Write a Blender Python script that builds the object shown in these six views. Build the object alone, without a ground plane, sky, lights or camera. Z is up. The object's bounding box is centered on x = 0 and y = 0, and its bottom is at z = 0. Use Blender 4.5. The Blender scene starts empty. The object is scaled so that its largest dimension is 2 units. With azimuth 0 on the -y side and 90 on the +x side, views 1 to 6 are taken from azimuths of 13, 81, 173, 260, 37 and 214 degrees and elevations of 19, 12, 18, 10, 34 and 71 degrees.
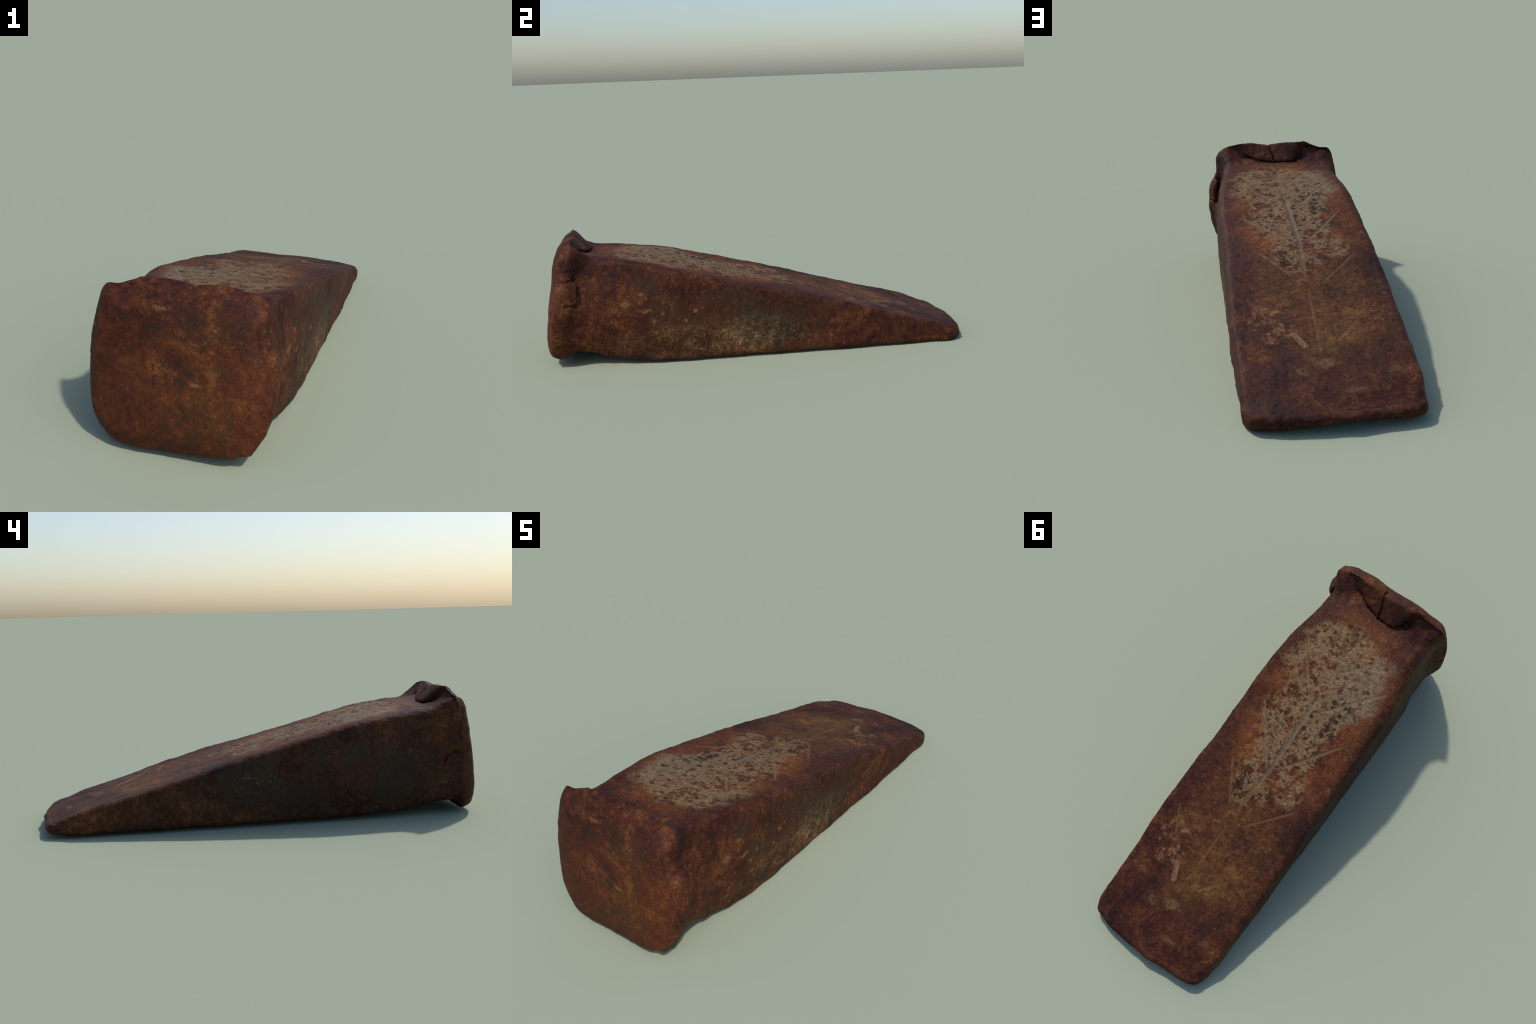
"""Rusty forged splitting wedge: a tapered iron bar with a hammered, mushroomed head,
folded lip flaps, a worn scraped panel on the upper face and an engraved feather mark.
Axis along y: struck head at -y, cutting edge at +y."""
import bpy
import numpy as np

# --------------------------------------------------------------------------
# small numeric helpers
# --------------------------------------------------------------------------

def pchip(xk, yk, x):
    """Monotone cubic interpolation through control points (no overshoot)."""
    xk = np.asarray(xk, float); yk = np.asarray(yk, float)
    h = np.diff(xk); d = np.diff(yk) / h
    m = np.zeros_like(yk)
    m[0], m[-1] = d[0], d[-1]
    for i in range(1, len(xk) - 1):
        if d[i - 1] * d[i] > 0:
            w1, w2 = 2 * h[i] + h[i - 1], h[i] + 2 * h[i - 1]
            m[i] = (w1 + w2) / (w1 / d[i - 1] + w2 / d[i])
    x = np.clip(x, xk[0], xk[-1])
    k = np.clip(np.searchsorted(xk, x, side='right') - 1, 0, len(xk) - 2)
    t = (x - xk[k]) / h[k]
    return ((1 + 2 * t) * (1 - t) ** 2 * yk[k] + t * (1 - t) ** 2 * h[k] * m[k]
            + t * t * (3 - 2 * t) * yk[k + 1] + t * t * (t - 1) * h[k] * m[k + 1])


def smoothstep(a, b, x):
    t = np.clip((x - a) / (b - a), 0, 1)
    return t * t * (3 - 2 * t)


def resample(poly, n, endpoint=False):
    """n points at equal arc length along an open polyline."""
    seg = np.linalg.norm(np.diff(poly, axis=0), axis=1)
    s = np.concatenate([[0], np.cumsum(seg)])
    q = np.linspace(0, s[-1], n, endpoint=endpoint)
    return np.stack([np.interp(q, s, poly[:, k]) for k in range(poly.shape[1])], 1)


def catmull(pts, per=24):
    """Centripetal-ish Catmull-Rom curve through open control points."""
    p = np.asarray(pts, float)
    p = np.vstack([2 * p[0] - p[1], p, 2 * p[-1] - p[-2]])
    t = np.linspace(0, 1, per, endpoint=False)[:, None]
    out = []
    for i in range(1, len(p) - 2):
        a, b, c, d = p[i - 1], p[i], p[i + 1], p[i + 2]
        out.append(.5 * (2 * b + (c - a) * t + (2 * a - 5 * b + 4 * c - d) * t ** 2
                         + (3 * b - a - 3 * c + d) * t ** 3))
    out.append(p[-2][None])
    return np.vstack(out)


RNG = np.random.default_rng(7)
PERM = RNG.permutation(256)
PERM = np.concatenate([PERM, PERM, PERM])
GRAD = RNG.normal(size=(256, 3))
GRAD /= np.linalg.norm(GRAD, axis=1)[:, None]


def perlin(p):
    """Gradient noise, about -0.7..0.7."""
    i = np.floor(p).astype(int); f = p - i; i &= 255
    u = f ** 3 * (f * (f * 6 - 15) + 10)
    def corner(dx, dy, dz):
        g = GRAD[PERM[PERM[PERM[(i[:, 0] + dx) & 255] + ((i[:, 1] + dy) & 255)] + ((i[:, 2] + dz) & 255)]]
        return (g * (f - [dx, dy, dz])).sum(1)
    def mix(a, b, t): return a + (b - a) * t
    x00 = mix(corner(0, 0, 0), corner(1, 0, 0), u[:, 0]); x10 = mix(corner(0, 1, 0), corner(1, 1, 0), u[:, 0])
    x01 = mix(corner(0, 0, 1), corner(1, 0, 1), u[:, 0]); x11 = mix(corner(0, 1, 1), corner(1, 1, 1), u[:, 0])
    return mix(mix(x00, x10, u[:, 1]), mix(x01, x11, u[:, 1]), u[:, 2])


# --------------------------------------------------------------------------
# shape of the wedge
# --------------------------------------------------------------------------
# Perimeter order (seen from the head): top side TL->TR, right side TR->BR,
# bottom side BR->BL, left side BL->TL.
N_TOP, N_RIGHT, N_BOTTOM, N_LEFT = 260, 190, 150, 170
N = N_TOP + N_RIGHT + N_BOTTOM + N_LEFT
SIDE_START = np.cumsum([0, N_TOP, N_RIGHT, N_BOTTOM])
SIDE_COUNT = [N_TOP, N_RIGHT, N_BOTTOM, N_LEFT]

# the four long edges of the bar: (x, z) at stations along y, and the rounding of each
Y_ST = [-.70, -.60, -.45, -.25, 0, .25, .50, .70, .80, .88, .965]
TR_X = [.238, .259, .283, .297, .303, .314, .323, .322, .320, .327, .328]
TR_Z = [.493, .478, .441, .387, .328, .265, .193, .132, .104, .081, .058]
TL_X = [-.272, -.284, -.298, -.304, -.301, -.301, -.294, -.288, -.283, -.278, -.270]
TL_Z = [.485, .471, .450, .402, .337, .265, .193, .138, .112, .089, .058]
BR_X = [.262, .279, .291, .299, .307, .315, .323, .324, .323, .326, .327]
BR_Z = [.028, .012, .003, .002, .003, .001, .000, .000, .000, .000, .003]
BL_X = [-.290, -.296, -.297, -.296, -.299, -.296, -.294, -.292, -.292, -.290, -.284]
BL_Z = [.034, .022, .016, .012, .011, .009, .008, .008, .008, .009, .012]
R_TR = [.030, .030, .028, .026, .026, .026, .026, .026, .024, .022, .016]
R_TL = [.050, .052, .050, .045, .040, .036, .032, .028, .026, .024, .016]
SIDE_BULGE_R = [.030, .024, .015, .006, .002, 0, 0, 0, 0, 0, 0]
SIDE_BULGE_L = [.015, .025, .024, .017, .010, .002, 0, 0, 0, 0, 0]
R_B = [.050, .040, .030, .026, .026, .026, .026, .024, .022, .020, .014]


def rounded_section(y, squash=1.0, shrink=0.0):
    """Perimeter of the bar at station y as N (x, z) points."""
    tab = lambda v: float(pchip(Y_ST, v, np.array([y]))[0])
    c = np.array([[tab(TL_X) + shrink, tab(TL_Z)], [tab(TR_X) - shrink, tab(TR_Z)],
                  [tab(BR_X) - shrink, tab(BR_Z)], [tab(BL_X) + shrink, tab(BL_Z)]])
    mid = c[:, 1].mean()
    c[:, 1] = mid + (c[:, 1] - mid) * squash
    r = [tab(R_TL), tab(R_TR), tab(R_B), tab(R_B)]
    halves = []
    for k in range(4):
        p, a, b = c[k], c[k - 1], c[(k + 1) % 4]
        la, lb = np.linalg.norm(a - p), np.linalg.norm(b - p)
        ra, rb = min(r[k], .47 * la), min(r[k], .47 * lb)
        s, e = p + (a - p) / la * ra, p + (b - p) / lb * rb
        t = np.linspace(0, 1, 33)[:, None]
        cv = (1 - t) ** 2 * s + 2 * t * (1 - t) * (.12 * (s + e) / 2 + .88 * p) + t * t * e
        halves.append((cv[:17], cv[16:]))
    out = []
    for k in range(4):
        start, end = halves[k][1], halves[(k + 1) % 4][0]
        line = np.vstack([start, start[-1] + (end[0] - start[-1]) * np.linspace(0, 1, 40)[1:-1, None], end])
        pts = resample(line, SIDE_COUNT[k])
        f = np.sin(np.pi * np.linspace(0, 1, SIDE_COUNT[k])) ** 1.5
        if k == 1:
            pts[:, 0] += f * tab(SIDE_BULGE_R)
        elif k == 3:
            pts[:, 0] -= f * tab(SIDE_BULGE_L)
        out.append(pts)
    return np.vstack(out)


# outline of the mushroomed lip, (x, z), walked in the same order
LIP_TOP = [(-.299, .518), (-.282, .538), (-.241, .543), (-.193, .562), (-.140, .575), (-.060, .576), (.02, .573),
           (.090, .582), (.140, .580), (.187, .572), (.227, .560), (.253, .540)]
LIP_RIGHT = [(.253, .540), (.267, .512), (.268, .470), (.270, .437), (.286, .400), (.303, .365), (.309, .300),
             (.309, .241), (.300, .182), (.285, .130), (.267, .092), (.248, .052)]
LIP_BOTTOM = [(.248, .052), (.215, .031), (.175, .020), (.098, .014), (-.052, .006), (-.156, .002), (-.236, .012), (-.286, .050)]
LIP_LEFT = [(-.286, .050), (-.314, .097), (-.329, .168), (-.336, .256), (-.336, .345), (-.325, .417), (-.311, .475), (-.299, .518)]
LIP = np.vstack([resample(catmull(s), n) for s, n in zip((LIP_TOP, LIP_RIGHT, LIP_BOTTOM, LIP_LEFT), SIDE_COUNT)])


def lip_plane(x, z):
    """y of the lip: leaning back towards the top, slightly twisted across the width."""
    u, w = np.clip((x + .30) / .56, 0, 1), np.clip((z - .05) / .49, 0, 1)
    twist = (1 - u) * (.024 * (1 - w) - .002 * w) + u * (-.003 * (1 - w) - .014 * w)
    return -.85 - .184 * (.575 - z) + twist


# Hammered-over profile of the head at marked places round the perimeter.
# place: (side, fraction along it); then six (y, outward) pairs from the neck to the lip crest,
# outward 0 = line of the neck, 1 = lip crest. y of the last pair is relative to the lip plane.
def at(side, f):
    return SIDE_START[side] + f * SIDE_COUNT[side]

PROFILE = [
    # ---- top, from the left corner to the right corner
    (at(0, .00), [(-.76, .04), (-.80, .18), (-.835, .44), (-.858, .74), (-.870, .94), (.000, 1)]),
    (at(0, .12), [(-.76, .04), (-.80, .22), (-.838, .52), (-.862, .78), (-.878, .94), (.000, 1)]),
    (at(0, .22), [(-.76, .03), (-.80, .17), (-.838, .47), (-.862, .73), (-.874, .92), (.000, 1)]),
    (at(0, .28), [(-.76, .02), (-.80, .12), (-.836, .38), (-.860, .64), (-.868, .88), (.000, 1)]),
    (at(0, .315), [(-.76, .02), (-.80, .05), (-.812, .10), (-.802, .26), (-.834, .72), (.000, 1)]),
    (at(0, .37), [(-.75, .02), (-.785, .03), (-.793, .06), (-.780, .18), (-.822, .68), (.004, 1)]),
    (at(0, .50), [(-.75, .02), (-.785, .03), (-.790, .06), (-.778, .16), (-.822, .68), (.004, 1)]),
    (at(0, .54), [(-.75, .02), (-.788, .04), (-.795, .08), (-.784, .18), (-.824, .70), (.004, 1)]),
    (at(0, .66), [(-.75, .03), (-.802, .08), (-.812, .14), (-.802, .26), (-.836, .76), (.002, 1)]),
    (at(0, .78), [(-.75, .04), (-.828, .22), (-.842, .30), (-.834, .44), (-.852, .84), (.000, 1)]),
    (at(0, .84), [(-.75, .04), (-.785, .12), (-.815, .28), (-.842, .52), (-.860, .84), (.000, 1)]),
    (at(0, .94), [(-.75, .02), (-.778, .10), (-.806, .36), (-.834, .68), (-.856, .93), (.000, 1)]),
    # ---- right, from the top corner down
    (at(1, .06), [(-.76, -.15), (-.80, -.10), (-.824, .25), (-.842, .64), (-.860, .93), (.000, 1)]),
    (at(1, .15), [(-.76, -.30), (-.82, -.32), (-.848, -.05), (-.858, .50), (-.872, .92), (.000, 1)]),
    (at(1, .225), [(-.76, -.20), (-.83, -.32), (-.866, -.15), (-.862, .40), (-.874, .90), (.000, 1)]),
    (at(1, .255), [(-.76, -.12), (-.84, -.22), (-.862, .00), (-.846, .45), (-.862, .85), (.000, 1)]),
    (at(1, .40), [(-.76, -.08), (-.85, -.20), (-.872, .00), (-.850, .42), (-.868, .84), (.000, 1)]),
    (at(1, .44), [(-.76, -.06), (-.83, -.08), (-.865, .10), (-.866, .40), (-.878, .84), (.000, 1)]),
    (at(1, .50), [(-.76, -.05), (-.82, -.02), (-.850, .15), (-.868, .48), (-.886, .88), (.000, 1)]),
    (at(1, .75), [(-.76, -.05), (-.83, .00), (-.875, .20), (-.898, .52), (-.914, .90), (.000, 1)]),
    (at(1, .95), [(-.76, .00), (-.84, .00), (-.890, .15), (-.915, .42), (-.934, .90), (.000, 1)]),
    # ---- bottom
    (at(2, .15), [(-.76, .00), (-.84, .00), (-.895, .15), (-.922, .45), (-.940, .92), (.000, 1)]),
    (at(2, .60), [(-.76, .00), (-.83, .00), (-.885, .15), (-.916, .45), (-.934, .92), (.000, 1)]),
    (at(2, .90), [(-.76, .00), (-.82, .00), (-.865, .15), (-.898, .45), (-.918, .92), (.000, 1)]),
    # ---- left, from the bottom up
    (at(3, .10), [(-.76, -.08), (-.80, -.10), (-.838, .08), (-.868, .50), (-.892, .93), (.000, 1)]),
    (at(3, .40), [(-.76, -.12), (-.80, -.10), (-.838, .14), (-.864, .58), (-.882, .94), (.000, 1)]),
    (at(3, .75), [(-.76, -.10), (-.80, -.04), (-.838, .20), (-.862, .62), (-.876, .94), (.000, 1)]),
]


def head_rings(neck, neck_before, count):
    """Rings from the neck out to the lip crest, following PROFILE round the perimeter."""
    keys = np.array([p[0] for p in PROFILE])
    ctl = np.array([p[1] for p in PROFILE], float)            # key, 6, 2
    order = np.argsort(keys); keys, ctl = keys[order], ctl[order]
    k3 = np.concatenate([keys - N, keys, keys + N]); c3 = np.concatenate([ctl] * 3)
    i = np.arange(N)
    ctrl = np.zeros((N, 6, 2))
    for a in range(6):
        for b in range(2):
            ctrl[:, a, b] = pchip(k3, c3[:, a, b], i.astype(float))
    ctrl[:, 5, 0] += lip_plane(LIP[:, 0], LIP[:, 1])
    first = np.stack([np.full(N, -.70), np.zeros(N)], 1)[:, None]
    before = np.stack([np.full(N, -.68), np.zeros(N)], 1)[:, None]
    after = np.stack([ctrl[:, 5, 0] - .02, np.full(N, .93)], 1)[:, None]
    pts = np.concatenate([before, first, ctrl, after], 1)      # N, 9, 2
    per = count // 6
    rings = []
    for s in range(1, 7):
        a, b, c, d = pts[:, s - 1], pts[:, s], pts[:, s + 1], pts[:, s + 2]
        for t in np.linspace(0, 1, per, endpoint=False):
            if s == 1 and t == 0:
                continue
            q = .5 * (2 * b + (c - a) * t + (2 * a - 5 * b + 4 * c - d) * t * t + (3 * b - a - 3 * c + d) * t ** 3)
            xz = neck + (LIP - neck) * q[:, 1:2]
            # hollow under the head, where the neck is necked in from below
            hollow = pchip(HOLLOW_Y, HOLLOW, q[:, 0]) * np.exp(-(np.maximum(xz[:, 1] - .02, 0) / .07) ** 2)
            hollow *= .55 + .45 * smoothstep(-.3, .2, xz[:, 0])
            xz[:, 1] += hollow
            xz[:, 0] -= .6 * hollow * smoothstep(.1, .25, xz[:, 0])
            rings.append(np.stack([xz[:, 0], q[:, 0], xz[:, 1]], 1))
    q = pts[:, 7]
    rings.append(np.stack([LIP[:, 0], q[:, 0], LIP[:, 1]], 1))
    return rings


HOLLOW_Y = [-.95, -.93, -.89, -.855, -.79, -.735, -.70]
HOLLOW = [0, .001, .022, .033, .026, .006, 0]

FACE_CENTRE = np.array([-.015, .285])


def face_rings():
    """Struck face: slightly domed, rounding over to the lip crest."""
    rings = []
    i = np.arange(N)
    square = smoothstep(at(0, .90), at(1, .10), i) * smoothstep(at(2, .15), at(1, .95), i)   # squarer shoulder on the right
    turn = .012 - .0075 * square
    span = np.linalg.norm(LIP - FACE_CENTRE, axis=1)
    for s in np.concatenate([np.linspace(0, .12, 22)[1:], np.linspace(.12, .995, 88)[1:]]):
        xz = LIP + (FACE_CENTRE - LIP) * s
        d = span * s
        bulge = .034 * (1 - np.exp(-d / turn)) + .047 * (1 - np.exp(-d / .080))
        rings.append(np.stack([xz[:, 0], lip_plane(xz[:, 0], xz[:, 1]) - bulge, xz[:, 1]], 1))
    return rings


# plan outline of the worn cutting edge: how far y falls back across the width
TIP_U = [-1.0, -.97, -.92, -.82, -.68, -.40, -.12, .05, .35, .60, .82, .93, 1.0]
TIP_DY = [-.075, -.045, -.026, -.013, -.008, -.002, .006, -.001, -.003, -.010, -.028, -.042, -.075]


def tip_rings():
    """From the last bar station round the blunt nose of the cutting edge."""
    rings = []
    for s in np.linspace(0, 1, 34)[1:]:
        a = s * np.pi / 2
        rings.append((np.sin(a), max(np.cos(a), .004)))
    return rings


def build_grid():
    rows, tags = [], []
    # cutting edge, nose first
    def bar_row(y, squash=1., push=0., shrink=0.):
        xz = rounded_section(min(y, .965), squash, shrink)
        u = (xz[:, 0] - .024) / .300
        w = smoothstep(.80, .965, y)
        arch = w * (.015 * np.exp(-((xz[:, 0] + .01) / .11) ** 2) - .005 * smoothstep(.12, .25, xz[:, 0])) * (1 - np.clip((xz[:, 1] - .008) / .05, 0, 1))
        xz[:, 1] += arch
        yy = y + push + w * pchip(TIP_U, TIP_DY, u)
        return np.stack([xz[:, 0], yy, xz[:, 1]], 1)
    for sin_a, cos_a in reversed(tip_rings()):
        rows.append(bar_row(.965, cos_a, .029 * sin_a, .006 * (1 - cos_a))); tags.append('edge')
    ys = np.concatenate([np.linspace(.965, .80, 60), np.linspace(.80, -.70, 520)[1:]])
    for y in ys:
        rows.append(bar_row(y)); tags.append('edge' if y > .86 else 'body')
    neck = rounded_section(-.70)
    for r in head_rings(neck, None, 96):
        rows.append(r); tags.append('rim')
    for r in face_rings():
        rows.append(r); tags.append('face')
    return np.array(rows), tags


G, TAGS = build_grid()


def soften_crest(g, tags, reach=20, passes=26):
    """Round the hammered lip between rim and face by smoothing along the profile."""
    crest = max(i for i, k in enumerate(tags) if k == 'rim')
    rows = np.arange(crest - reach, crest + reach + 1)
    w = (1 - (np.abs(rows - crest) / (reach + 1)) ** 2)[:, None, None]
    i = np.arange(N)                                   # the right-hand lip keeps its burr
    crisp = 1 - .8 * smoothstep(at(1, .0), at(1, .08), i) * smoothstep(at(2, .1), at(1, .97), i)
    crisp = crisp[None, :, None]
    for _ in range(passes):
        mid = (g[rows - 1] + g[rows + 1]) / 2
        g[rows] += .5 * w * crisp * (mid - g[rows])
    return g


G = soften_crest(G, TAGS)


def grid_normals(g):
    du = np.roll(g, -1, 1) - np.roll(g, 1, 1)
    dv = np.gradient(g, axis=0)
    n = np.cross(dv, du)
    ln = np.linalg.norm(n, axis=2, keepdims=True)
    return n / np.maximum(ln, 1e-12)


# --------------------------------------------------------------------------
# relief: hammer lumps, pitting, the engraved feather mark, forging cracks
# --------------------------------------------------------------------------
# feather mark on the upper face: strokes as (x0, y0, x1, y1, depth, width)
STROKES = [
    (.006, -.580, .004, -.300, .0025, .009), (.005, -.320, -.001, .030, .0050, .011), (.000, .020, .018, .260, .0030, .010),
    (.020, .360, .036, .690, .0020, .008),
    (.208, -.520, .012, -.282, .0035, .008), (-.243, -.505, -.024, -.266, .0035, .008),
    (.202, -.200, .014, .045, .0035, .008), (-.210, -.211, -.040, .010, .0035, .008),
    (.175, .080, .070, .250, .0030, .007), (-.198, .132, -.043, .305, .0030, .007),
    (.254, .375, .195, .490, .0025, .008), (-.126, .534, -.040, .630, .0020, .008),
]

# cracks and fold lines round the head: polylines (x, y, z), depth, half width
CRACKS = [
    ([(-.012, -.776, .505), (-.004, -.800, .530), (.004, -.830, .560), (.016, -.852, .577), (.012, -.880, .572)], .012, .0040),
    ([(-.140, -.800, .510), (-.141, -.830, .535), (-.150, -.850, .565)], .008, .006),
    ([(-.150, -.856, .545), (-.175, -.868, .552), (-.200, -.878, .552)], .007, .005),
    ([(-.315, -.812, .232), (-.316, -.816, .255), (-.320, -.835, .282), (-.330, -.864, .290), (-.336, -.910, .297)], .010, .0050),
    ([(-.308, -.811, .385), (-.312, -.829, .401), (-.318, -.840, .403)], .005, .004),
    ([(-.314, -.822, .215), (-.316, -.830, .185), (-.318, -.842, .160)], .003, .006),
    ([(.265, -.848, .410), (.286, -.880, .409), (.296, -.905, .407)], .009, .0045),
    ([(.265, -.850, .302), (.296, -.884, .300), (.308, -.900, .300)], .009, .0055),
    ([(.245, -.850, .450), (.268, -.885, .450)], .006, .005),
]


def polyline_distance(p, poly):
    best = np.full(len(p), 9.)
    for a, b in zip(poly[:-1], poly[1:]):
        a, b = np.array(a), np.array(b); ab = b - a
        t = np.clip(((p - a) @ ab) / (ab @ ab), 0, 1)
        best = np.minimum(best, np.linalg.norm(p - a - t[:, None] * ab, axis=1))
    return best


def add_relief(g):
    shape = g.shape
    nrm = grid_normals(g).reshape(-1, 3)
    p = g.reshape(-1, 3)
    h = .0060 * perlin(p * 5.5 + 3.1) + .0042 * perlin(p * 13 + 9.7) + .0022 * perlin(p * 34 + 1.3) + .0012 * perlin(p * 80)
    # shallow pits on the scraped panel
    panel = smoothstep(.55, .8, nrm[:, 2]) * smoothstep(.30, .15, np.abs(p[:, 0])) * smoothstep(-.72, -.62, p[:, 1]) * smoothstep(.35, .15, p[:, 1])
    h -= panel * .0020 * smoothstep(.10, .35, perlin(p * 26 + 40))
    top = smoothstep(.5, .8, nrm[:, 2])
    for x0, y0, x1, y1, depth, width in STROKES:
        d = polyline_distance(p[:, :2], [(x0, y0), (x1, y1)])
        depth, width = depth * .6, width * .8
        h -= top * depth * np.exp(-(d / width) ** 2)
        h += top * depth * .2 * np.exp(-((d - 2.0 * width) / width) ** 2)
    near = np.where(p[:, 1] < -.70)[0]
    q = p[near]
    wob = q + .004 * np.stack([perlin(q * 45 + 7), perlin(q * 45 + 17), perlin(q * 45 + 27)], 1)
    for poly, depth, width in CRACKS:
        a = 2 if poly[0][2] > .46 else 0                 # measured along the surface, not through it
        keep = [k for k in range(3) if k != a]
        on = wob[:, 2] > .46 if a == 2 else np.sign(poly[0][0]) * wob[:, 0] > .20
        d = np.where(on, polyline_distance(wob[:, keep], np.array(poly)[:, keep]), 9.)
        h[near] -= depth * np.exp(-(d / width) ** 2)
    # raised burr along the right-hand lip, with a shallow trough beside it on the face
    edge_d = polyline_distance(p[:, [0, 2]], [(.262, .50), (.268, .45), (.300, .37), (.306, .30), (.304, .24), (.296, .18), (.262, .09), (.240, .05)])
    on_face = smoothstep(-.86, -.90, p[:, 1] + .10 * (p[:, 2] - .3))
    rough_edge = .6 + 1.2 * perlin(p * 22 + 5)
    h += on_face * (.0040 * rough_edge * np.exp(-(edge_d / .009) ** 2) - .0050 * np.exp(-((edge_d - .030) / .014) ** 2))
    # blow mark in the middle of the struck face
    face = smoothstep(-.93, -.96, p[:, 1])
    d = np.hypot((p[:, 0] + .035) / 1.3, p[:, 2] - .330)
    h -= face * .008 * np.exp(-(d / .030) ** 2)
    # keep the nose of the edge and the pole of the face calm
    out = p + nrm * h[:, None]
    return out.reshape(shape)


G = add_relief(G)
lo, hi = G.reshape(-1, 3).min(0), G.reshape(-1, 3).max(0)
G[..., 2] -= lo[2]
G[..., 1] -= (lo[1] + hi[1]) / 2
SHIFT = np.array([0., -(lo[1] + hi[1]) / 2, -lo[2]])
G[..., 1] *= 2.0 / (hi[1] - lo[1])
print('shift', SHIFT, 'extent', hi - lo)

# --------------------------------------------------------------------------
# material
# --------------------------------------------------------------------------

class V:
    """Scalar node socket with arithmetic."""
    def __init__(self, tree, sock): self.t, self.s = tree, sock
    def _op(self, op, *others):
        n = self.t.nodes.new('ShaderNodeMath'); n.operation = op
        for k, o in enumerate((self,) + others):
            if isinstance(o, V): self.t.links.new(o.s, n.inputs[k])
            else: n.inputs[k].default_value = float(o)
        return V(self.t, n.outputs[0])
    def __add__(s, o): return s._op('ADD', o)
    def __radd__(s, o): return s._op('ADD', o)
    def __sub__(s, o): return s._op('SUBTRACT', o)
    def __rsub__(s, o): return (s * -1.0) + o
    def __mul__(s, o): return s._op('MULTIPLY', o)
    def __rmul__(s, o): return s._op('MULTIPLY', o)
    def __truediv__(s, o): return s._op('DIVIDE', o)
    def abs(s): return s._op('ABSOLUTE')
    def sqrt(s): return s._op('SQRT')
    def max(s, o): return s._op('MAXIMUM', o)
    def min(s, o): return s._op('MINIMUM', o)
    def step(s, a, b):
        """smooth 0..1 as the value goes from a to b (a may exceed b)"""
        n = s.t.nodes.new('ShaderNodeMapRange'); n.interpolation_type = 'SMOOTHSTEP'
        s.t.links.new(s.s, n.inputs['Value'])
        if a < b:
            n.inputs['From Min'].default_value, n.inputs['From Max'].default_value = a, b
            return V(s.t, n.outputs['Result'])
        n.inputs['From Min'].default_value, n.inputs['From Max'].default_value = b, a
        return 1.0 - V(s.t, n.outputs['Result'])


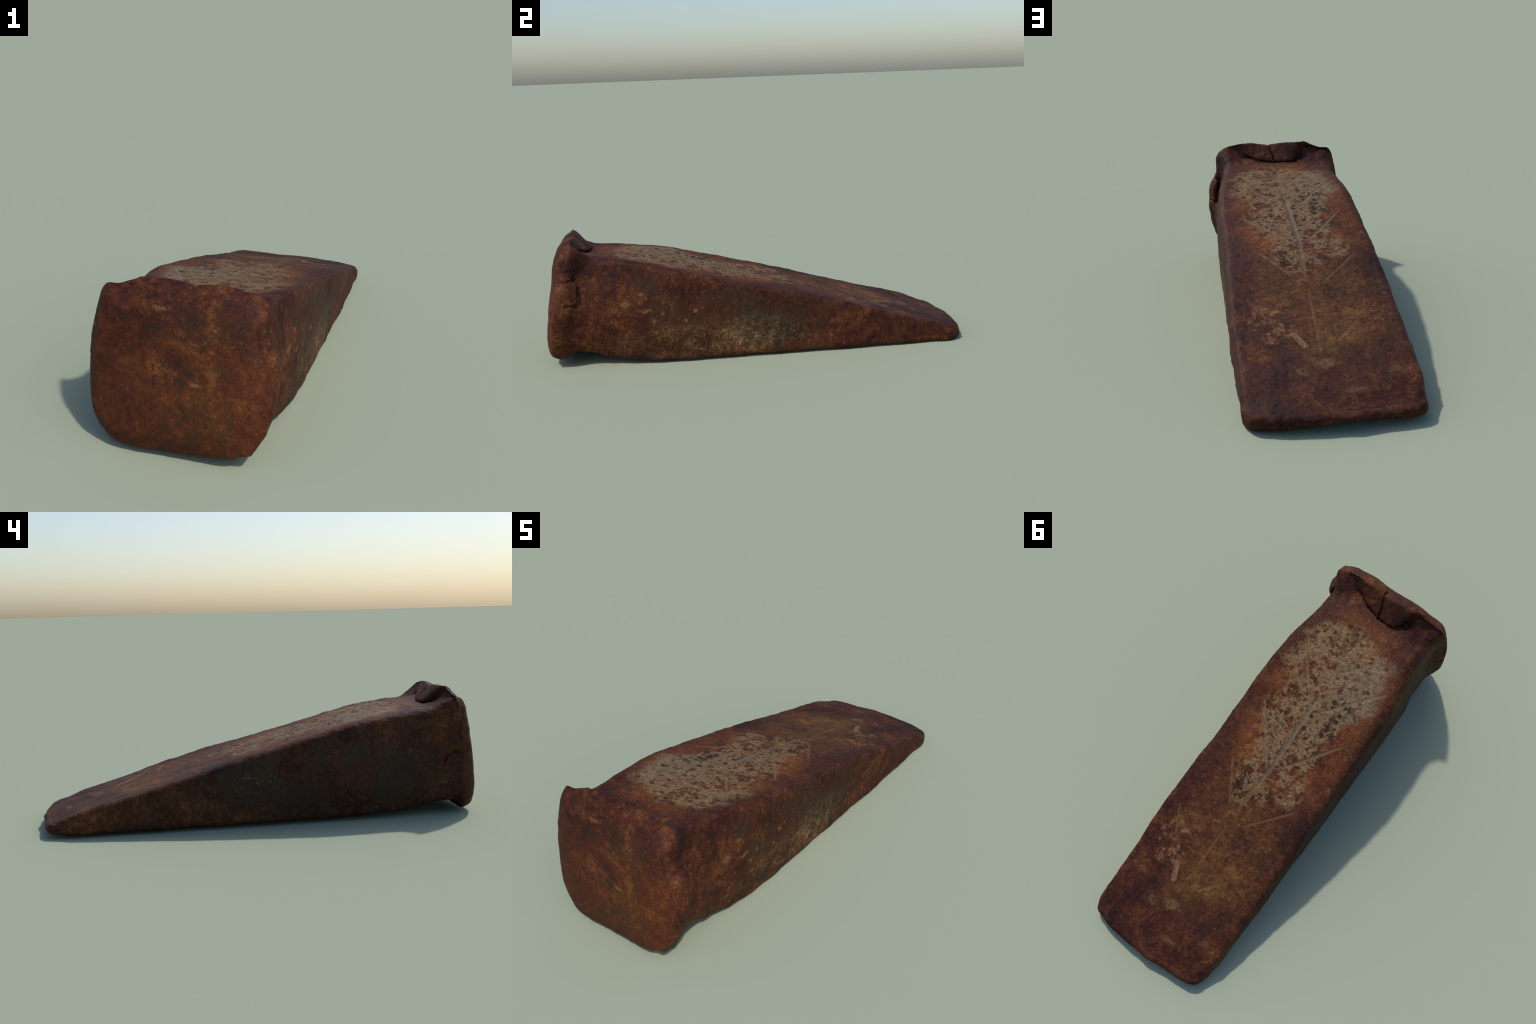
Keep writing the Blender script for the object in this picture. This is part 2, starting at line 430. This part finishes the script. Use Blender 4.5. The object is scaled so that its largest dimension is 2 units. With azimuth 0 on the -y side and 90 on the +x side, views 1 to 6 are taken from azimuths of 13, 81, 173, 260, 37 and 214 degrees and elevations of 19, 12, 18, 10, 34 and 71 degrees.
def rust_material():
    m = bpy.data.materials.new('rusted_forged_iron'); m.use_nodes = True
    t = m.node_tree; t.nodes.clear()
    out = t.nodes.new('ShaderNodeOutputMaterial'); bsdf = t.nodes.new('ShaderNodeBsdfPrincipled')
    t.links.new(bsdf.outputs[0], out.inputs[0])
    tc = t.nodes.new('ShaderNodeTexCoord')
    sep = t.nodes.new('ShaderNodeSeparateXYZ'); t.links.new(tc.outputs['Object'], sep.inputs[0])
    X, Y, Z = (V(t, sep.outputs[k]) for k in range(3))
    gn = t.nodes.new('ShaderNodeNewGeometry')
    sn = t.nodes.new('ShaderNodeSeparateXYZ'); t.links.new(gn.outputs['Normal'], sn.inputs[0])
    NX, NY, NZ = (V(t, sn.outputs[k]) for k in range(3))

    def noise(scale, detail=4, rough=.6, dist=0., off=(0, 0, 0), stretch=(1, 1, 1)):
        mp = t.nodes.new('ShaderNodeMapping'); t.links.new(tc.outputs['Object'], mp.inputs[0])
        mp.inputs['Location'].default_value = off; mp.inputs['Scale'].default_value = stretch
        n = t.nodes.new('ShaderNodeTexNoise'); t.links.new(mp.outputs[0], n.inputs['Vector'])
        n.inputs['Scale'].default_value = scale; n.inputs['Detail'].default_value = detail
        n.inputs['Roughness'].default_value = rough; n.inputs['Distortion'].default_value = dist
        return V(t, n.outputs[0])

    def cells(scale, off=(0, 0, 0), rnd=1.):
        mp = t.nodes.new('ShaderNodeMapping'); t.links.new(tc.outputs['Object'], mp.inputs[0])
        mp.inputs['Location'].default_value = off
        n = t.nodes.new('ShaderNodeTexVoronoi'); t.links.new(mp.outputs[0], n.inputs['Vector'])
        n.inputs['Scale'].default_value = scale; n.inputs['Randomness'].default_value = rnd
        return V(t, n.outputs['Distance'])

    def mix(a, b, f):
        n = t.nodes.new('ShaderNodeMix'); n.data_type = 'RGBA'; n.clamp_factor = True
        if isinstance(f, V): t.links.new(f.s, n.inputs[0])
        else: n.inputs[0].default_value = f
        for k, c in ((6, a), (7, b)):
            if isinstance(c, tuple): n.inputs[k].default_value = (*c, 1)
            else: t.links.new(c, n.inputs[k])
        return n.outputs[2]

    def make_group(name, inputs, outputs, formula):
        """reusable node group holding a small formula"""
        g = bpy.data.node_groups.new(name, 'ShaderNodeTree')
        for k in inputs: g.interface.new_socket(k, in_out='INPUT', socket_type='NodeSocketFloat')
        for k in outputs: g.interface.new_socket(k, in_out='OUTPUT', socket_type='NodeSocketFloat')
        gi, go = g.nodes.new('NodeGroupInput'), g.nodes.new('NodeGroupOutput')
        for k, v in enumerate(formula(*[V(g, gi.outputs[k]) for k in range(len(inputs))])):
            g.links.new(v.s, go.inputs[k])
        return g

    def call(g, *args):
        n = t.nodes.new('ShaderNodeGroup'); n.node_tree = g
        for k, v in enumerate(args):
            if isinstance(v, V): t.links.new(v.s, n.inputs[k])
            else: n.inputs[k].default_value = float(v)
        return [V(t, o) for o in n.outputs]

    def ellipse(u, v, x, y, rx, ry):
        p, q = (u - x) / rx, (v - y) / ry
        return [(p * p + q * q).sqrt()]

    def segment(u, v, x0, y0, x1, y1, w):
        dx, dy = x1 - x0, y1 - y0
        px, py = u - x0, v - y0
        h = ((px * dx + py * dy) / (dx * dx + dy * dy)).max(0.).min(1.)
        qx, qy = px - h * dx, py - h * dy
        return [(qx * qx + qy * qy).sqrt() / w, h]

    ELLIPSE = make_group('ellipse_distance', ['u', 'v', 'x', 'y', 'rx', 'ry'], ['distance'], ellipse)
    SEGMENT = make_group('stroke_distance', ['u', 'v', 'x0', 'y0', 'x1', 'y1', 'w'], ['distance', 'along'], segment)

    def blob(x, y, rx, ry, ux=X, uy=Y):
        """elliptical distance, 1 on the rim"""
        return call(ELLIPSE, ux, uy, x, y, rx, ry)[0]

    def stroke(x0, y0, x1, y1, w):
        """distance from a straight stroke on the upper face in widths, and position along it"""
        return call(SEGMENT, X, Y, x0, y0, x1, y1, w)

    def ramp(v, stops):
        n = t.nodes.new('ShaderNodeValToRGB'); t.links.new(v.s, n.inputs[0])
        el = n.color_ramp.elements
        while len(el) < len(stops): el.new(.5)
        for e, (p, c) in zip(el, stops):
            e.position = p; e.color = (*c, 1)
        return n.outputs[0]

    def spot(x, y, rx, ry, ux, uy, rag=1.0):
        """ragged patch, 1 inside"""
        return (blob(x, y, rx, ry, ux, uy) + ragged * rag).step(1.15, .45)

    # noise octaves shared by all layers
    n3 = noise(3.0, 4, .6, .2)
    n7 = noise(7.5, 4, .6, .3, (4, 1, 2))
    n14 = noise(15, 3, .6, .3, (8, 5, 1))
    n40 = noise(42, 3, .65, .2, (9, 3, 5))
    n110 = noise(115, 3, .7, 0, (2, 7, 1))
    ragged = (n14 - .5) * 5. + (n40 - .5) * 7. + (n110 - .5) * 2.5
    tone = (n3 - .5) * .7 + (n7 - .5) * .85 + (n14 - .5) * .55 + (n40 - .5) * .90 + (n110 - .5) * .90 + .5

    top = NZ.step(.45, .75)
    right = NX.step(.45, .75)
    left = (NX * -1.0).step(.45, .75)
    head = (NY * -1.0).step(.55, .8)

    # base rust: black scale, maroon, brown, rust, orange bloom
    RUST = [(.20, (.015, .0060, .0046)), (.38, (.036, .0095, .0060)), (.52, (.054, .0145, .0070)),
            (.66, (.080, .0240, .0085)), (.80, (.130, .0430, .0130)), (.97, (.230, .0850, .0270))]
    MARO = [(.18, (.017, .0065, .0056)), (.40, (.047, .0125, .0084)), (.57, (.072, .0215, .0098)), (.75, (.118, .0410, .0135)), (.95, (.23, .090, .028))]
    WARM = [(.14, (.024, .0085, .0055)), (.40, (.064, .0168, .0080)), (.62, (.092, .0260, .0094)), (.84, (.138, .0430, .0122)), (.99, (.21, .076, .023))]
    col = ramp(tone, RUST)
    maroon = ramp(tone, MARO)
    warm = ramp(tone, WARM)

    # upper face: maroon scale along the borders and at the edge, rust bloom round the scraped panel,
    # dull olive-brown stretch beyond it
    wob = (n7 - .5) * 1.0 + (n14 - .5) * .8 + (n40 - .5) * .5
    col = mix(col, maroon, top * .9)
    bloom = (blob(-.01, -.24, .265, .52) + wob * .7).step(1.15, .75) * top
    col = mix(col, ramp(tone, [(.20, (.036, .0115, .0065)), (.42, (.090, .0265, .0090)), (.60, (.165, .0500, .0130)), (.86, (.27, .102, .028))]), bloom * .95)
    dull = (blob(-.04, .44, .27, .32) + wob).step(1.2, .6) * top
    col = mix(col, ramp(tone, [(.20, (.024, .0110, .0060)), (.44, (.066, .0240, .0090)), (.62, (.108, .0420, .0130)), (.88, (.21, .090, .027))]), dull * .85)
    ochre = (blob(-.06, .60, .12, .08) + wob).step(1.1, .4).max((blob(.03, .70, .10, .07) + wob).step(1.1, .4)) * top
    col = mix(col, ramp(tone, [(.3, (.070, .028, .011)), (.55, (.150, .068, .020)), (.8, (.24, .12, .04))]), ochre * .6)

    # struck face: warm rust, maroon band below the upper rim, olive stain and a dark blow mark
    band = (Z + (n7 - .5) * .30 + X * .10 + (n14 - .5) * .12).step(.46, .40)
    col = mix(col, warm, head * band)
    col = mix(col, maroon, head * (1.0 - band) * .9)
    col = mix(col, (.044, .0330, .0130), spot(.065, .21, .09, .11, X, Z, .9) * head * .35)
    col = mix(col, (.048, .0300, .0140), spot(.09, .46, .12, .05, X, Z, 1.) * head * .30)
    arc = (blob(-.02, .29, .135, .115, X, Z) - 1.0 + (n14 - .5) * .5).abs().step(.20, .03) * (X + Z).step(.32, .45)
    col = mix(col, (.215, .0840, .0190), arc * head * n40.step(.35, .6) * .45)
    col = mix(col, (.038, .0145, .0110), spot(-.035, .325, .060, .040, X, Z, .7) * head * .75)
    col = mix(col, (.23, .100, .030), spot(-.078, .508, .030, .008, X, Z, .6) * head * n110.step(.3, .5) * .7)
    col = mix(col, (.24, .105, .035), spot(.055, .285, .018, .008, X, Z, .5) * head * .7)
    col = mix(col, (.13, .070, .034), spot(-.012, .312, .014, .010, X, Z, .5) * head * .6)

    # right side: black scale blotches, olive and ochre earth low down, pale flakes
    blot = ((n7 - .5) * 1.1 + (n14 - .5) * 1.0 + (n40 - .5) * .6 + .5)
    zone = (blob(-.12, .20, .52, .20, Y, Z) + (n7 - .5) * 1.2).step(1.1, .5) * right
    col = mix(col, (.026, .0165, .0100), blot.step(.46, .62) * zone * .75)
    for y, z, ry, rz in ((-.54, .375, .045, .05), (-.14, .285, .05, .05), (-.06, .165, .06, .06), (-.45, .26, .05, .05)):
        col = mix(col, (.028, .0215, .0120), spot(y, z, ry, rz, Y, Z, .9) * right * .65)
    earth = (blob(-.22, .085, .56, .12, Y, Z) + wob * .9).step(1.15, .45) * right
    col = mix(col, ramp(tone + (n110 - .5) * .3, [(.24, (.020, .0110, .0062)), (.46, (.058, .0245, .0100)), (.62, (.098, .0430, .0155)), (.80, (.18, .094, .038)), (.98, (.32, .20, .10))]), earth * .85)
    olive = (blob(-.02, .13, .22, .11, Y, Z) + wob).step(1.1, .5) * right
    col = mix(col, ramp(tone * .7 + n110 * .15 + n40 * .15, [(.30, (.016, .0125, .0085)), (.48, (.044, .0290, .0150)), (.62, (.095, .0620, .0330)), (.80, (.21, .15, .088))]), olive * .6)
    flake = cells(21, (3, 1, 2))
    flakes = (flake + (n110 - .5) * .5 + (n40 - .5) * .4).step(.24, .12) * noise(6, 2, .5, 0, (5, 5, 2)).step(.52, .58)
    col = mix(col, (.215, .120, .052), flakes * (earth.max((blob(-.45, .20, .26, .16, Y, Z)).step(1.1, .8) * right)) * .65)
    for y, z, ry, rz in ((-.634, .290, .018, .012), (-.561, .331, .018, .009), (-.544, .256, .022, .010), (-.504, .203, .022, .012),
                         (-.353, .086, .020, .018), (-.298, .060, .022, .014), (-.198, .137, .022, .007)):
        col = mix(col, (.25, .140, .058), spot(y, z, ry, rz, Y, Z, 1.) * right * n40.step(.30, .55) * .62)
    steel = (cells(17, (7, 2, 9)) + (n110 - .5) * .2).step(.17, .10) * noise(5, 2, .5, 0, (1, 9, 2)).step(.54, .60)
    col = mix(col, (.085, .082, .070), steel * right * (1.0 - head) * Y.step(-.75, -.65) * .25)
    col = mix(col, (.22, .080, .022), spot(-.42, .405, .05, .03, Y, Z, 1.2) * right * n40.step(.38, .6) * .45)

    # left side: olive-black scale over dark rust
    zl = (blob(-.24, .20, .66, .22, Y, Z) + (n7 - .5) * 1.0).step(1.2, .6) * left
    col = mix(col, ramp(tone, [(.22, (.020, .0100, .0056)), (.45, (.055, .0205, .0085)), (.64, (.092, .0350, .0115)), (.90, (.18, .078, .024))]), left * .7)
    col = mix(col, (.030, .0250, .0160), blot.step(.42, .58) * zl * .80)
    for y, z, ry, rz in ((-.57, .22, .11, .08), (.08, .16, .07, .05), (-.14, .13, .08, .06)):
        col = mix(col, (.026, .0225, .0155), spot(y, z, ry, rz, Y, Z, .9) * left * .65)
    col = mix(col, (.17, .125, .075), (n40 * .6 + n110 * .5).step(.58, .68) * (blob(.04, .22, .14, .05, Y, Z)).step(1.2, .3) * left * .6)

    # scraped panel on the upper face: buff and grey metal showing through, dotted with rust pits
    edge_w = wob * 1.0
    pan = (blob(-.01, -.46, .240, .230) + edge_w * .85).step(1.12, .84)
    pan = pan.max((blob(.01, -.16, .165, .35) + edge_w * 1.3).step(1.08, .84))
    pan = pan.max((blob(-.13, .06, .070, .10) + edge_w).step(1.1, .7))
    pan = pan.max((blob(.02, .17, .10, .10) + edge_w * 1.2).step(1.0, .6) * .8)
    pan = pan * top
    bare = ((n14 - .5) * 1.3 + (n40 - .5) * 1.2 + (n110 - .5) * .6 + .5)
    grey_z = (blob(-.14, -.45, .15, .20) + (n14 - .5)).step(1.15, .5)
    buff_z = (blob(.02, -.60, .16, .08) + (n14 - .5)).step(1.15, .4)
    solid = grey_z.max(buff_z)
    cover = (bare + solid * .22 - (Y + .34).max(0.) * .26 - X.max(0.) * .22 + .05).step(.30, .56)
    scr = ramp(bare, [(.24, (.088, .0430, .0160)), (.46, (.165, .0960, .0410)), (.62, (.235, .1530, .0750)), (.86, (.35, .255, .145))])
    scr = mix(scr, ramp(bare, [(.24, (.095, .0600, .0330)), (.50, (.180, .128, .0760)), (.80, (.29, .222, .145))]), grey_z * .75)
    scr = mix(scr, ramp(bare, [(.25, (.120, .0580, .0230)), (.50, (.200, .115, .052)), (.80, (.32, .215, .12))]), buff_z * .7)
    col = mix(col, scr, pan * cover * .95)
    pit = (cells(27, (2, 3, 4)) + (n40 - .5) * .55).step(.38, .24) * noise(9, 2, .5, 0, (1, 2, 8)).step(.40, .46)
    pit = pit.max((n40 * .55 + n14 * .5).step(.565, .62) * .9)
    pit = pit.max(spot(-.10, -.374, .040, .014, X * .8 - Y * .3 - .092, Y * .8 + X * .3 - .045, .5)).max(spot(.028, -.575, .035, .030, X, Y, .8) * .8)
    col = mix(col, ramp(tone, [(.28, (.024, .0100, .0065)), (.58, (.072, .0235, .0095)), (.85, (.14, .050, .016))]), pit * pan * .93)

    # tan smears and bare flecks towards the edge
    smear = (stroke(.112, .590, .084, .655, .015)[0] + (n110 - .5) * .9 + (n40 - .5) * .6).step(1.1, .6)
    smear = smear.max((n40 * .6 + n14 * .5).step(.56, .66) * (blob(.18, .54, .11, .13)).step(1.1, .5) * .8)
    smear = smear.max(spot(.118, .775, .035, .028, X, Y, .7) * .55).max(spot(.016, .752, .045, .020, X, Y, .7) * .55)
    smear = smear.max(spot(-.05, .882, .05, .014, X, Y, .7) * .40).max(spot(-.20, .80, .03, .02, X, Y, .7) * .3)
    col = mix(col, (.27, .150, .070), smear * top * (n110 * .5 + n40 * .5).step(.36, .54) * .80)

    # engraved feather strokes: scoured grey in the panel, fainter ochre further down, tapering to the tips
    g1 = None
    for k, (x0, y0, x1, y1, dep, w) in enumerate(STROKES):
        d, h = stroke(x0, y0, x1, y1, w * (1.05 if k in (1, 2) else .85))
        taper = (h * 2.0 - 1.0).abs()
        s = (d + taper * taper * taper * .50 + ragged * .34 + (n7 - .5) * 1.5).step(1.2, .35)
        s = s * {1: .95, 2: .75}.get(k, .66)
        g1 = s if g1 is None else g1.max(s)
    tint = mix((.190, .130, .0680), (.175, .072, .0200), Y.step(.04, .16))
    tint = mix(tint, (.142, .114, .0760), blob(.0, -.10, .05, .22).step(1.1, .6))
    tint = mix(tint, ramp(n110, [(.3, (.07, .045, .03)), (.7, (.24, .18, .12))]), .35)
    col = mix(col, tint, g1 * top)

    # worn lip and corners: ochre dust and bared metal on the hammered edge
    wear = V(t, gn.outputs['Pointiness'])
    rimz = Y.step(-.74, -.84)
    lipw = wear.step(.515, .56) * (n14 * .5 + n40 * .6).step(.50, .64)
    col = mix(col, (.205, .098, .034), lipw * rimz * .55)

    # fine scatter over everything: ochre grains, red grains, black specks
    calm = 1.0 - pan * .6
    col = mix(col, (.168, .0590, .0160), noise(44, 4, .6, .3, (3, 6, 9)).step(.56, .76) * calm * .50)
    col = mix(col, (.100, .0170, .0095), noise(30, 3, .6, .2, (6, 2, 7)).step(.57, .70) * calm * .40)
    col = mix(col, (.015, .0120, .0085), noise(46, 3, .6, .2, (5, 9, 4)).step(.58, .74) * calm * .50)
    t.links.new(col, bsdf.inputs['Base Color'])
    rough = .66 + (n40 - .5) * .25 + (n14 - .5) * .15
    t.links.new(rough.s, bsdf.inputs['Roughness'])
    bsdf.inputs['Specular IOR Level'].default_value = .15
    height = n40 * .5 + n110 * .35 + n14 * .3 - pit * pan * .15
    b = t.nodes.new('ShaderNodeBump'); b.inputs['Strength'].default_value = .30; b.inputs['Distance'].default_value = .005
    t.links.new(height.s, b.inputs['Height']); t.links.new(b.outputs[0], bsdf.inputs['Normal'])
    return m


# --------------------------------------------------------------------------
# meshes: one continuous surface, cut into named regions with shared normals
# --------------------------------------------------------------------------
ROWS = len(G)
verts = G.reshape(-1, 3)
nose_pole = G[0].mean(0)
face_pole = G[-1].mean(0)
verts = np.vstack([verts, face_pole[None]])
POLE = len(verts) - 1

r, c = np.meshgrid(np.arange(ROWS - 1), np.arange(N), indexing='ij')
c2 = (c + 1) % N
quads = np.stack([r * N + c, r * N + c2, (r + 1) * N + c2, (r + 1) * N + c], -1)   # rows, N, 4
tag_row = np.array(TAGS)
face_tag = np.empty((ROWS - 1, N), dtype=object)
for k in range(ROWS - 1):
    face_tag[k, :] = tag_row[k] if tag_row[k] != 'body' or tag_row[k + 1] == 'body' else tag_row[k + 1]

# folded flaps of the lip are sub-parts of the rim
rim_rows = np.where(tag_row == 'rim')[0]
flap_rows = np.arange(rim_rows[0] + 46, rim_rows[-1])
def mark(side, f0, f1, name):
    a, b = int(at(side, f0)), int(at(side, f1))
    face_tag[np.ix_(flap_rows, np.arange(a, b))] = name
mark(0, .305, .508, 'flap_a'); mark(0, .512, .79, 'flap_b'); mark(1, .245, .435, 'flap_c')

# vertex normals of the whole surface
fl = quads.reshape(-1, 4)
fn = np.cross(verts[fl[:, 2]] - verts[fl[:, 0]], verts[fl[:, 3]] - verts[fl[:, 1]])
vn = np.zeros_like(verts)
for k in range(4):
    for a in range(3):
        vn[:, a] += np.bincount(fl[:, k], weights=fn[:, a], minlength=len(verts))
centre = np.array([0, 0, .25])
body_mid = verts[fl[len(fl) // 2]].mean(0)
if np.dot(fn[len(fl) // 2], body_mid - np.array([0, body_mid[1], .15])) < 0:
    quads = quads[..., ::-1]; vn = -vn; FLIP = True
else:
    FLIP = False
vn[POLE] = (0, -1, .15)
vn /= np.maximum(np.linalg.norm(vn, axis=1, keepdims=True), 1e-12)

MAT = rust_material()


def region(name, tag, extra_pole=False):
    sel = quads[face_tag == tag].reshape(-1, 4)
    tris = np.zeros((0, 3), int)
    if extra_pole:
        i = np.arange(N); last = (ROWS - 1) * N
        tris = np.stack([last + i, last + (i + 1) % N, np.full(N, POLE)], 1)
        if FLIP:
            tris = tris[:, ::-1]
    loops = np.concatenate([sel.ravel(), tris.ravel()])
    starts = np.concatenate([np.arange(len(sel)) * 4, len(sel) * 4 + np.arange(len(tris)) * 3])
    used, local = np.unique(loops, return_inverse=True)
    me = bpy.data.meshes.new(name)
    me.vertices.add(len(used)); me.loops.add(len(loops)); me.polygons.add(len(starts))
    me.vertices.foreach_set('co', verts[used].ravel())
    me.loops.foreach_set('vertex_index', local.ravel().astype(np.int32))
    me.polygons.foreach_set('loop_start', starts.astype(np.int32))
    me.polygons.foreach_set('use_smooth', np.ones(len(starts), bool))
    me.update(calc_edges=True)
    me.validate()
    me.normals_split_custom_set_from_vertices(vn[used].tolist())
    me.materials.append(MAT)
    ob = bpy.data.objects.new(name, me)
    bpy.context.scene.collection.objects.link(ob)
    return ob


wedge = bpy.data.objects.new('splitting_wedge', None)
bpy.context.scene.collection.objects.link(wedge)
wedge['label'] = 'rusty forged iron splitting wedge with mushroomed hammered head'
wedge['category'] = 'splitting wedge'

body = region('wedge_body', 'body')
edge = region('cutting_edge', 'edge')
rim = region('mushroomed_rim', 'rim')
face = region('striking_face', 'face', True)
for part in (body, edge, rim, face):
    part.parent = wedge
for k, tag in enumerate(('flap_a', 'flap_b', 'flap_c')):
    fl_ob = region('folded_flap', tag)
    fl_ob.parent = rim
